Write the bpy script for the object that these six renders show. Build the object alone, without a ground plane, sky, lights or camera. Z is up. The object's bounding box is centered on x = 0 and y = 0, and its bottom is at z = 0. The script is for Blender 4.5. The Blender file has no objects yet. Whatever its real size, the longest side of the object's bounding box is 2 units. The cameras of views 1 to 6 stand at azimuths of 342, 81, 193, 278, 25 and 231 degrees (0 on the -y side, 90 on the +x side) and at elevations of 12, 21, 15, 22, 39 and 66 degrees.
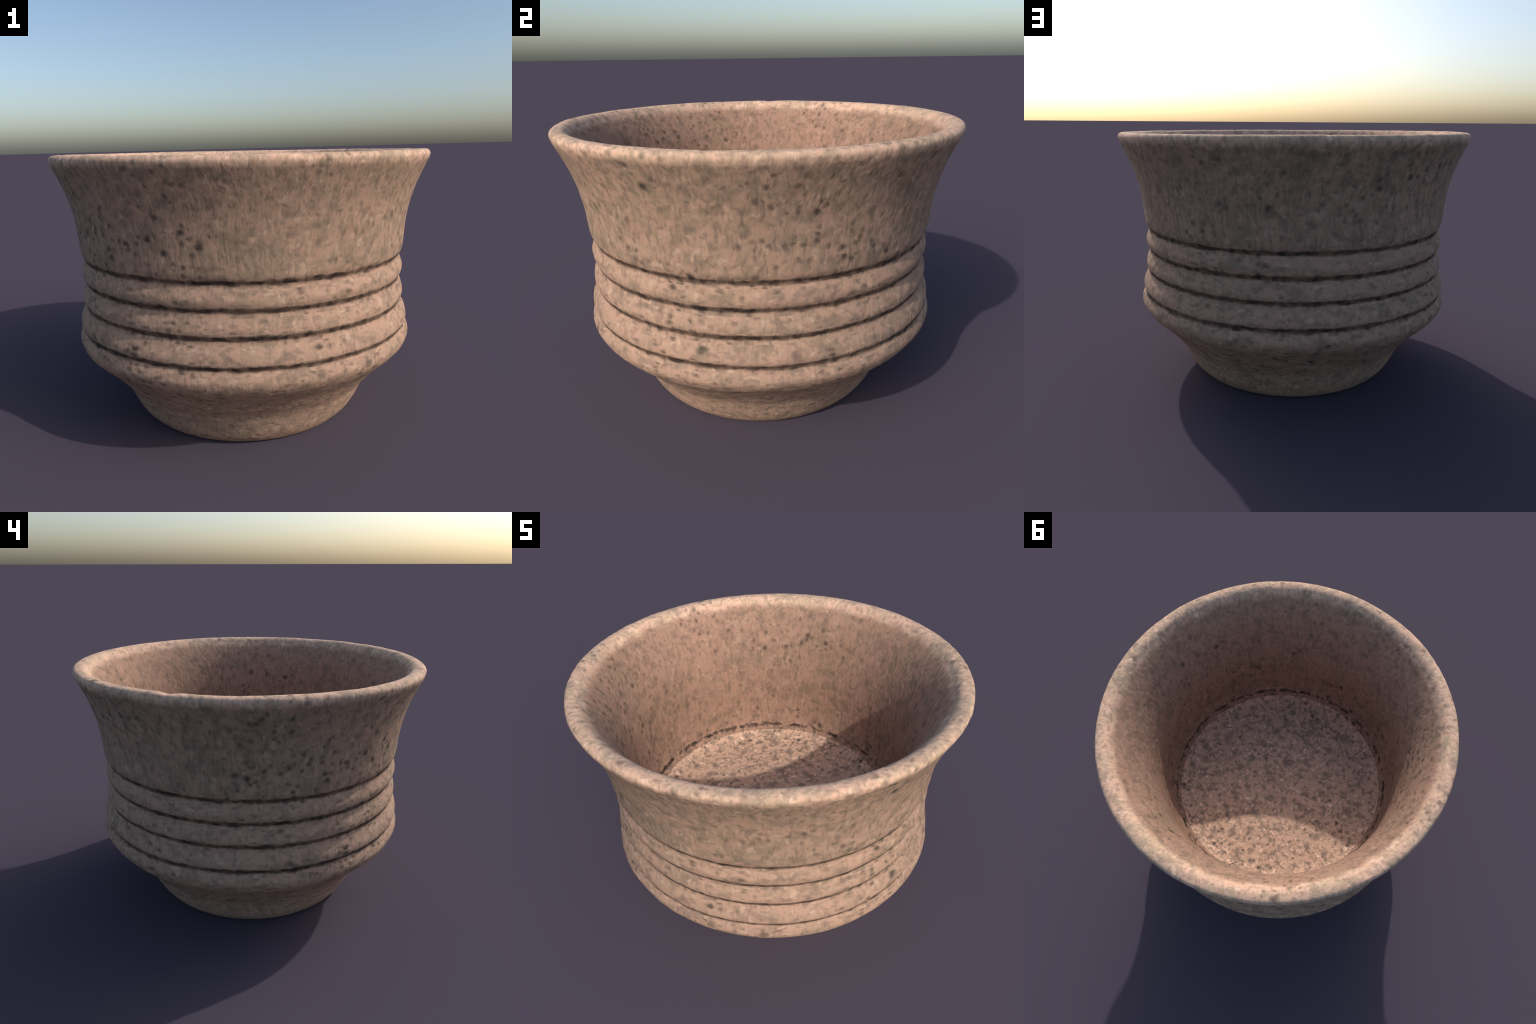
"""A stout fired-clay pot: narrow foot, bulging shoulder, four ridges parted by
incised grooves, a flared wall with a rounded rim, and a deep bowl inside.

The whole body is one turned (lathed) surface described by a profile, slightly
leaning and wobbling as hand-thrown clay does.  It is then separated by region
into parts that share border vertices and the normals of the whole body."""
import bpy, math
import numpy as np
from mathutils import noise, Vector

SEGMENTS = 480                      # steps round the pot

# ------------------------------------------------------------------ profile
# (region name, [(radius, height) ...]) going from the centre of the underside,
# up the outside, over the rim, down the inside to the centre of the floor.
PROFILE = [
    ("underside",   [(0.000, 0.022), (0.25, 0.020), (0.50, 0.012), (0.565, 0.004), (0.588, 0.000)]),
    ("foot",        [(0.588, 0.000), (0.603, 0.004), (0.617, 0.016), (0.640, 0.045), (0.659, 0.080),
                     (0.676, 0.120), (0.691, 0.152), (0.706, 0.182), (0.727, 0.212)]),
    ("ridge",       [(0.727, 0.212), (0.754, 0.245), (0.787, 0.285), (0.823, 0.325), (0.861, 0.362),
                     (0.898, 0.400), (0.918, 0.432), (0.924, 0.456), (0.919, 0.478), (0.913, 0.491)]),
    ("groove",      [(0.913, 0.491), (0.907, 0.500), (0.903, 0.507), (0.902, 0.513), (0.905, 0.522),
                     (0.910, 0.532), (0.912, 0.541)]),
    ("ridge",       [(0.912, 0.541), (0.911, 0.553), (0.907, 0.570), (0.898, 0.590), (0.889, 0.606),
                     (0.884, 0.616)]),
    ("groove",      [(0.884, 0.616), (0.880, 0.626), (0.879, 0.634), (0.881, 0.642), (0.885, 0.651),
                     (0.889, 0.661), (0.890, 0.670)]),
    ("ridge",       [(0.890, 0.670), (0.890, 0.681), (0.887, 0.696), (0.881, 0.712), (0.875, 0.726),
                     (0.871, 0.735)]),
    ("groove",      [(0.871, 0.735), (0.868, 0.745), (0.867, 0.753), (0.869, 0.761), (0.873, 0.770),
                     (0.878, 0.780), (0.881, 0.789)]),
    ("ridge",       [(0.881, 0.789), (0.883, 0.800), (0.883, 0.814), (0.878, 0.832), (0.872, 0.847),
                     (0.868, 0.857)]),
    ("groove",      [(0.868, 0.857), (0.865, 0.866), (0.865, 0.874), (0.866, 0.882), (0.871, 0.891),
                     (0.876, 0.900), (0.880, 0.909)]),
    ("flared_wall", [(0.880, 0.909), (0.883, 0.922), (0.885, 0.940), (0.887, 0.965), (0.889, 1.000),
                     (0.894, 1.050), (0.902, 1.100), (0.912, 1.150), (0.926, 1.200), (0.942, 1.250),
                     (0.962, 1.300), (0.982, 1.345), (0.992, 1.366)]),
    ("rim",         [(0.992, 1.366), (0.997, 1.383), (0.998, 1.393), (0.994, 1.403), (0.985, 1.410),
                     (0.962, 1.413), (0.943, 1.410), (0.927, 1.400), (0.913, 1.382)]),
    ("inner_wall",  [(0.913, 1.382), (0.887, 1.350), (0.855, 1.300), (0.832, 1.250), (0.814, 1.200),
                     (0.800, 1.150), (0.788, 1.100), (0.778, 1.050), (0.770, 1.000), (0.759, 0.900),
                     (0.754, 0.800), (0.751, 0.720), (0.744, 0.650), (0.733, 0.600)]),
    ("floor_joint", [(0.733, 0.600), (0.727, 0.584), (0.719, 0.569), (0.709, 0.554), (0.697, 0.541)]),
    ("floor",       [(0.697, 0.541), (0.676, 0.524), (0.645, 0.511), (0.605, 0.504), (0.55, 0.501),
                     (0.45, 0.500), (0.22, 0.500), (0.000, 0.500)]),
]
GROOVE_HEIGHT = [0.518, 0.645, 0.764, 0.884]


def catmull(points, step):
    """Centripetal Catmull-Rom curve through the points, about `step` apart."""
    p = [np.array(q, float) for q in points]
    p = [2 * p[0] - p[1]] + p + [2 * p[-1] - p[-2]]
    out = []
    for i in range(1, len(p) - 2):
        a, b, c, d = p[i - 1], p[i], p[i + 1], p[i + 2]
        t0 = 0.0
        t1 = t0 + np.linalg.norm(b - a) ** 0.5
        t2 = t1 + np.linalg.norm(c - b) ** 0.5
        t3 = t2 + np.linalg.norm(d - c) ** 0.5
        n = max(2, int(np.ceil(np.linalg.norm(c - b) / step)))
        for t in np.linspace(t1, t2, n, endpoint=False):
            A1 = (t1 - t) / (t1 - t0) * a + (t - t0) / (t1 - t0) * b
            A2 = (t2 - t) / (t2 - t1) * b + (t - t1) / (t2 - t1) * c
            A3 = (t3 - t) / (t3 - t2) * c + (t - t2) / (t3 - t2) * d
            B1 = (t2 - t) / (t2 - t0) * A1 + (t - t0) / (t2 - t0) * A2
            B2 = (t3 - t) / (t3 - t1) * A2 + (t - t1) / (t3 - t1) * A3
            out.append((t2 - t) / (t2 - t1) * B1 + (t - t1) / (t2 - t1) * B2)
    out.append(p[-2])
    return out


rings, spans = [], []               # rings of the profile, (region, first, last)
for region, pts in PROFILE:
    fine = 0.004 if region in ("groove", "floor_joint") else 0.006 if region in ("rim", "ridge") else 0.009
    curve = catmull(pts, fine)
    first = len(rings) - 1 if rings else 0
    rings += curve[1:] if rings else curve
    spans.append((region, first, len(rings) - 1))
rings = np.array(rings)
rings[0, 0] = rings[-1, 0] = 0.0

# ------------------------------------------------------------------ body
# unit normals of the profile, for pushing the surface in and out
tan = np.gradient(rings, axis=0)
tan /= np.linalg.norm(tan, axis=1)[:, None]
pn = np.stack([tan[:, 1], -tan[:, 0]], 1)


def relief(p, where):
    """Hand-made unevenness along the surface normal, in metres."""
    v = Vector(p)
    d = 0.0026 * noise.noise(v * 3.1 + Vector((7, 1, 4)))
    d += 0.0010 * noise.noise(v * 11.0)
    fine = noise.noise(v * 34.0 + Vector((2, 9, 5)))
    d += (0.0005 if where != "floor" else 0.0026) * fine
    pit = noise.noise(v * 26.0 + Vector((31, 4, 17)))
    if pit > 0.42:
        d -= (0.022 if where == "floor" else 0.008) * (pit - 0.42)
    if where in ("ridge", "groove"):            # finger drag: long sideways lumps
        a = math.atan2(p[1], p[0])
        d += 0.0014 * noise.noise(Vector((math.cos(a) * 7, math.sin(a) * 7, p[2] * 30)))
    if where == "rim":
        d += 0.0010 * noise.noise(v * 17.0 + Vector((3, 3, 8)))
    return d


INSIDE = ("inner_wall", "floor_joint", "floor")
where = ["underside"] * len(rings)
for region, a, b in spans:
    for i in range(a, b + 1):
        where[i] = region

verts, ring_start = [], []
for i, (r, z) in enumerate(rings):
    ring_start.append(len(verts))
    if r == 0.0:
        verts.append((-0.006, 0.0, z))
        continue
    for k in range(SEGMENTS):
        a = 2 * math.pi * k / SEGMENTS
        ca, sa = math.cos(a), math.sin(a)
        d = relief((r * ca, r * sa, z), where[i])
        if z < 0.06 and where[i] in ("underside", "foot"):
            d *= z / 0.06
        rr, zz = r + d * pn[i, 0], z + d * pn[i, 1]
        # a small chip in the inner lip of the rim
        if where[i] in ("rim", "inner_wall") and z > 1.36:
            da = (a - math.radians(167.0) + math.pi) % (2 * math.pi) - math.pi
            zz -= 0.007 * math.exp(-(da / 0.030) ** 2) * (1.0 if r < 0.98 else 0.4)
        lean = min(1.0, zz / 0.5)
        sway = math.sin(math.pi * min(1.0, max(0.0, zz) / 1.40))
        cx, cy = -0.005 * sway - 0.003 * max(0.0, 1 - zz / 0.3), -0.001 * sway - 0.003 * max(0.0, 1 - zz / 0.3)
        if where[i] in INSIDE:                  # the bowl sits a little off the axis
            cy -= 0.007 * min(1.0, max(0.0, (1.36 - z) / 0.25))
        # the mouth is not quite round: wider along one diagonal
        rr += 0.005 * math.cos(2 * (a + math.radians(38))) * min(1.0, zz / 0.4)
        x, y = cx + rr * ca, cy + rr * sa
        verts.append((x, y, zz + (0.003 * y - 0.006 * x) * lean if where[i] != "underside" else zz))
verts = np.array(verts)
verts[:, 2] -= verts[:, 2].min()


def ring(i, k):
    return ring_start[i] if rings[i, 0] == 0.0 else ring_start[i] + k % SEGMENTS


def span_faces(a, b):
    faces = []
    for i in range(a, b):
        for k in range(SEGMENTS):
            q = [ring(i, k), ring(i, k + 1), ring(i + 1, k + 1), ring(i + 1, k)]
            q = list(dict.fromkeys(q))
            faces.append(q)
    return faces


whole = bpy.data.meshes.new("whole_body")
whole.from_pydata(verts.tolist(), [], span_faces(0, len(rings) - 1))
whole.update()
normals = np.empty(len(verts) * 3)
whole.vertex_normals.foreach_get("vector", normals)
normals = normals.reshape(-1, 3)
bpy.data.meshes.remove(whole)


# ------------------------------------------------------------------ materials
class Nodes:
    """Small helper for writing node trees as expressions."""

    def __init__(self, mat):
        self.t = mat.node_tree

    def node(self, kind, **kw):
        n = self.t.nodes.new(kind)
        for k, v in kw.items():
            setattr(n, k, v)
        return n

    def feed(self, sock, v):
        if isinstance(v, bpy.types.NodeSocket):
            self.t.links.new(v, sock)
        else:
            sock.default_value = v

    def math(self, op, a, b=0.0, clamp=False):
        n = self.node("ShaderNodeMath", operation=op, use_clamp=clamp)
        self.feed(n.inputs[0], a)
        self.feed(n.inputs[1], b)
        return n.outputs[0]

    def smooth(self, v, lo, hi, out0=0.0, out1=1.0):
        n = self.node("ShaderNodeMapRange", interpolation_type="SMOOTHSTEP")
        self.feed(n.inputs[0], v)
        for i, x in enumerate((lo, hi, out0, out1)):
            self.feed(n.inputs[i + 1], x)
        return n.outputs[0]

    def mix(self, f, a, b, blend="MIX"):
        n = self.node("ShaderNodeMix", data_type="RGBA", blend_type=blend)
        self.feed(n.inputs[0], f)
        self.feed(n.inputs[6], a)
        self.feed(n.inputs[7], b)
        return n.outputs[2]

    def noise(self, vec, scale, detail=2.0, rough=0.5, distort=0.0):
        n = self.node("ShaderNodeTexNoise")
        self.feed(n.inputs["Vector"], vec)
        n.inputs["Scale"].default_value = scale
        n.inputs["Detail"].default_value = detail
        n.inputs["Roughness"].default_value = rough
        n.inputs["Distortion"].default_value = distort
        return n

    def mapping(self, vec, loc=(0, 0, 0), scale=(1, 1, 1)):
        n = self.node("ShaderNodeMapping")
        self.feed(n.inputs["Vector"], vec)
        n.inputs["Location"].default_value = loc
        n.inputs["Scale"].default_value = scale
        return n.outputs[0]

    def spots(self, vec, scale, chance, size, soft=0.10):
        """Soft round spots: a share `chance` of Voronoi cells carries one."""
        n = self.node("ShaderNodeTexVoronoi", feature="F1")
        self.feed(n.inputs["Vector"], vec)
        n.inputs["Scale"].default_value = scale
        sep = self.node("ShaderNodeSeparateColor")
        self.t.links.new(n.outputs["Color"], sep.inputs[0])
        has = self.smooth(sep.outputs[0], 1.0 - chance, 1.0 - chance + 0.25)
        rad = self.math("MULTIPLY", has, size)
        edge = self.math("SUBTRACT", rad, n.outputs["Distance"])
        return self.smooth(edge, -soft, soft * 0.8)


# base colours of the clay body, before the tone of each part
PINK = (0.560, 0.375, 0.285, 1)
TAN = (0.490, 0.360, 0.262, 1)
OLIVE = (0.410, 0.312, 0.226, 1)
GREY = (0.225, 0.170, 0.140, 1)
PALE = (0.760, 0.545, 0.430, 1)
SPECK = (0.050, 0.045, 0.040, 1)
SOOT = (0.022, 0.015, 0.013, 1)
RUST = (0.090, 0.056, 0.040, 1)


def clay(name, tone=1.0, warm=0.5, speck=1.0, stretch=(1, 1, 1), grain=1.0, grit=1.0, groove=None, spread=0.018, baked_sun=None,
         red=0.0, streak=0.5, rough=0.35, broken=0.0):
    mat = bpy.data.materials.new(name)
    mat.use_nodes = True
    g = Nodes(mat)
    bsdf = mat.node_tree.nodes["Principled BSDF"]
    pos = g.node("ShaderNodeTexCoord").outputs["Object"]
    # wavy coordinates, so that no spot is a clean disc
    wob = g.noise(pos, 14.0, 1.0)
    shift = g.node("ShaderNodeVectorMath", operation="MULTIPLY_ADD")
    g.feed(shift.inputs[0], wob.outputs["Color"])
    shift.inputs[1].default_value = (0.035, 0.035, 0.035)
    g.feed(shift.inputs[2], pos)
    p = g.mapping(shift.outputs[0], scale=tuple(s * grain for s in stretch))
    sway = g.node("ShaderNodeVectorMath", operation="MULTIPLY_ADD")
    g.feed(sway.inputs[0], g.noise(pos, 30.0, 1.0).outputs["Color"])
    sway.inputs[1].default_value = (0.018, 0.018, 0.018)
    g.feed(sway.inputs[2], pos)
    q = g.mapping(sway.outputs[0], scale=tuple(s * grain for s in stretch))

    patch = g.noise(pos, 3.2, 3.0, 0.6).outputs["Fac"]
    mottle = g.noise(p, 15.0, 2.0, 0.5).outputs["Fac"]
    fleck = g.noise(g.mapping(p, (5, 2, 8)), 30.0, 1.5, 0.5).outputs["Fac"]
    pale = g.noise(g.mapping(p, (1, 7, 3)), 26.0, 1.5, 0.5).outputs["Fac"]
    tint = g.noise(g.mapping(p, (9, 4, 6)), 20.0, 1.0, 0.5).outputs["Fac"]

    hue = g.math("ADD", g.math("ADD", g.math("MULTIPLY", patch, 0.45), g.math("MULTIPLY", mottle, 0.35)),
                 g.math("MULTIPLY", tint, 0.5))
    col = g.mix(g.smooth(hue, 0.52 - 0.30 * (warm - 0.5), 0.80 - 0.30 * (warm - 0.5)), OLIVE, PINK)
    col = g.mix(g.smooth(pale, 0.46, 0.66, 0.0, 0.6), col, TAN)
    col = g.mix(g.smooth(pale, 0.57, 0.72, 0.0, min(1.0, 0.75 * grit)), col, PALE)
    col = g.mix(g.smooth(mottle, 0.50, 0.30, 0.0, min(0.9, 0.60 * grit)), col, GREY)
    col = g.mix(g.smooth(fleck, 0.48, 0.28, 0.0, min(0.95, 0.75 * speck * grit)), col, GREY)

    # long grain, cut by the turned surface into sweeping streaks as in wood
    turn = g.node("ShaderNodeMapping")
    g.feed(turn.inputs["Vector"], shift.outputs[0])
    turn.inputs["Rotation"].default_value = (0.62, 0.48, 0.9)
    turn.inputs["Scale"].default_value = (58, 58, 11)
    grainy = g.noise(turn.outputs[0], 1.0, 2.0, 0.55).outputs["Fac"]
    col = g.mix(g.smooth(grainy, 0.50, 0.28, 0.0, streak), col, GREY)
    col = g.mix(g.smooth(grainy, 0.56, 0.76, 0.0, streak * 0.6), col, PALE)

    crowd = g.smooth(g.noise(pos, 2.3, 2.0).outputs["Fac"], 0.40, 0.62, 0.10, 1.0)
    small = g.spots(q, 30.0, 0.46, 0.34, 0.30)
    large = g.spots(g.mapping(q, (3, 3, 3)), 15.0, 0.36, 0.22, 0.20)
    col = g.mix(g.math("MULTIPLY", g.math("MULTIPLY", small, crowd), 0.66 * speck), col, SPECK)
    col = g.mix(g.math("MULTIPLY", g.math("MULTIPLY", large, g.math("ADD", g.math("MULTIPLY", crowd, 0.75), 0.25)), min(0.95, 0.95 * speck)), col, SPECK)

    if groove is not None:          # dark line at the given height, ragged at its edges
        z = g.node("ShaderNodeSeparateXYZ")
        g.feed(z.inputs[0], pos)
        level = g.math("ADD", z.outputs[2], g.math("MULTIPLY", z.outputs[0], 0.007))
        rag = g.noise(g.mapping(pos, scale=(16, 16, 55)), 1.0, 2.0).outputs["Fac"]
        off = g.math("ABSOLUTE", g.math("SUBTRACT", g.math("SUBTRACT", level, groove + 0.001),
                                        g.math("MULTIPLY", g.math("SUBTRACT", rag, 0.5), 0.026)))
        line = g.smooth(off, spread * 1.1, spread * 0.35, 0.0, 0.95)
        if broken > 0.0:
            gap = g.noise(g.mapping(pos, (6, 6, 6)), 22.0, 2.0).outputs["Fac"]
            line = g.math("MULTIPLY", line, g.smooth(gap, 0.38, 0.60, 1.0 - broken, 1.0))
        tar = g.noise(g.mapping(pos, (3, 8, 1), (9, 9, 26)), 1.0, 2.0).outputs["Fac"]
        grime = g.mix(g.smooth(tar, 0.38, 0.66), SOOT, RUST)

    dull = (tone, tone * (0.935 - 0.065 * red), tone * (0.875 - 0.07 * red), 1)
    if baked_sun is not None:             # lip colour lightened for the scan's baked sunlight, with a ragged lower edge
        z = g.node("ShaderNodeSeparateXYZ")
        g.feed(z.inputs[0], pos)
        rag = g.noise(g.mapping(pos, (4, 4, 4)), 13.0, 2.0).outputs["Fac"]
        lip = g.math("ADD", g.math("ADD", z.outputs[2], g.math("MULTIPLY", z.outputs[0], 0.007)),
                     g.math("MULTIPLY", g.math("SUBTRACT", rag, 0.5), 0.04))
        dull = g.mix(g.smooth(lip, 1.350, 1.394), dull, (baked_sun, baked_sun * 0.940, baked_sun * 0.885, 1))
    col = g.mix(1.0, col, dull, "MULTIPLY")
    if groove is not None:
        col = g.mix(line, col, grime)
    g.feed(bsdf.inputs["Base Color"], col)
    bsdf.inputs["Roughness"].default_value = 0.86
    bsdf.inputs["Specular IOR Level"].default_value = 0.22
    height = g.math("SUBTRACT", g.math("ADD", g.math("MULTIPLY", mottle, 0.5), g.math("MULTIPLY", grainy, 0.5)),
                    g.math("MULTIPLY", g.math("ADD", small, large), 0.22))
    bump = g.node("ShaderNodeBump")
    bump.inputs["Strength"].default_value = rough
    bump.inputs["Distance"].default_value = 0.012
    g.feed(bump.inputs["Height"], height)
    g.feed(bsdf.inputs["Normal"], bump.outputs[0])
    return mat


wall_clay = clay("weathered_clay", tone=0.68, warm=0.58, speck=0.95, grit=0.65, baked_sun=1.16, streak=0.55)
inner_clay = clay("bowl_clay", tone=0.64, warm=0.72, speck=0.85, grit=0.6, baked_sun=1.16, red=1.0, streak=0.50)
ridge_clay = clay("worn_pink_clay", tone=0.72, warm=0.80, speck=0.90, grit=0.75,
                  stretch=(0.80, 0.80, 1.30), streak=0.35)
floor_clay = clay("gritty_clay", tone=1.14, warm=0.75, speck=1.0, grain=1.25, grit=1.4, streak=0.35, rough=0.7)
foot_clay = clay("plain_foot_clay", tone=0.74, warm=0.62, speck=0.40, grit=0.6, stretch=(0.9, 0.9, 1.5),
                 streak=0.60)
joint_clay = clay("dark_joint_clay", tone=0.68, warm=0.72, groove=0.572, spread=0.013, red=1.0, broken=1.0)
MATERIAL = {"flared_wall": wall_clay, "inner_wall": inner_clay, "ridge": ridge_clay, "rim": wall_clay,
            "floor_joint": joint_clay, "floor": floor_clay, "foot": foot_clay, "underside": foot_clay}

# ------------------------------------------------------------------ parts
pot = bpy.data.objects.new("clay_pot", None)
bpy.context.scene.collection.objects.link(pot)
pot["label"] = "speckled tan clay pot with flared rim and grooved belly"
pot["category"] = "pot"

grooves = 0
for region, a, b in spans:
    faces = span_faces(a, b)
    used = sorted({v for f in faces for v in f})
    index = {v: i for i, v in enumerate(used)}
    mesh = bpy.data.meshes.new(region)
    mesh.from_pydata(verts[used].tolist(), [], [[index[v] for v in f] for f in faces])
    mesh.update()
    mesh.shade_smooth()
    mesh.normals_split_custom_set_from_vertices(normals[used].tolist())
    if region == "groove":
        mesh.materials.append(clay("grimy_groove_clay", tone=0.72, warm=0.80, grit=0.75, streak=0.35, broken=0.35, groove=GROOVE_HEIGHT[grooves]))
        grooves += 1
    else:
        mesh.materials.append(MATERIAL[region])
    part = bpy.data.objects.new(region, mesh)
    part.parent = pot
    bpy.context.scene.collection.objects.link(part)
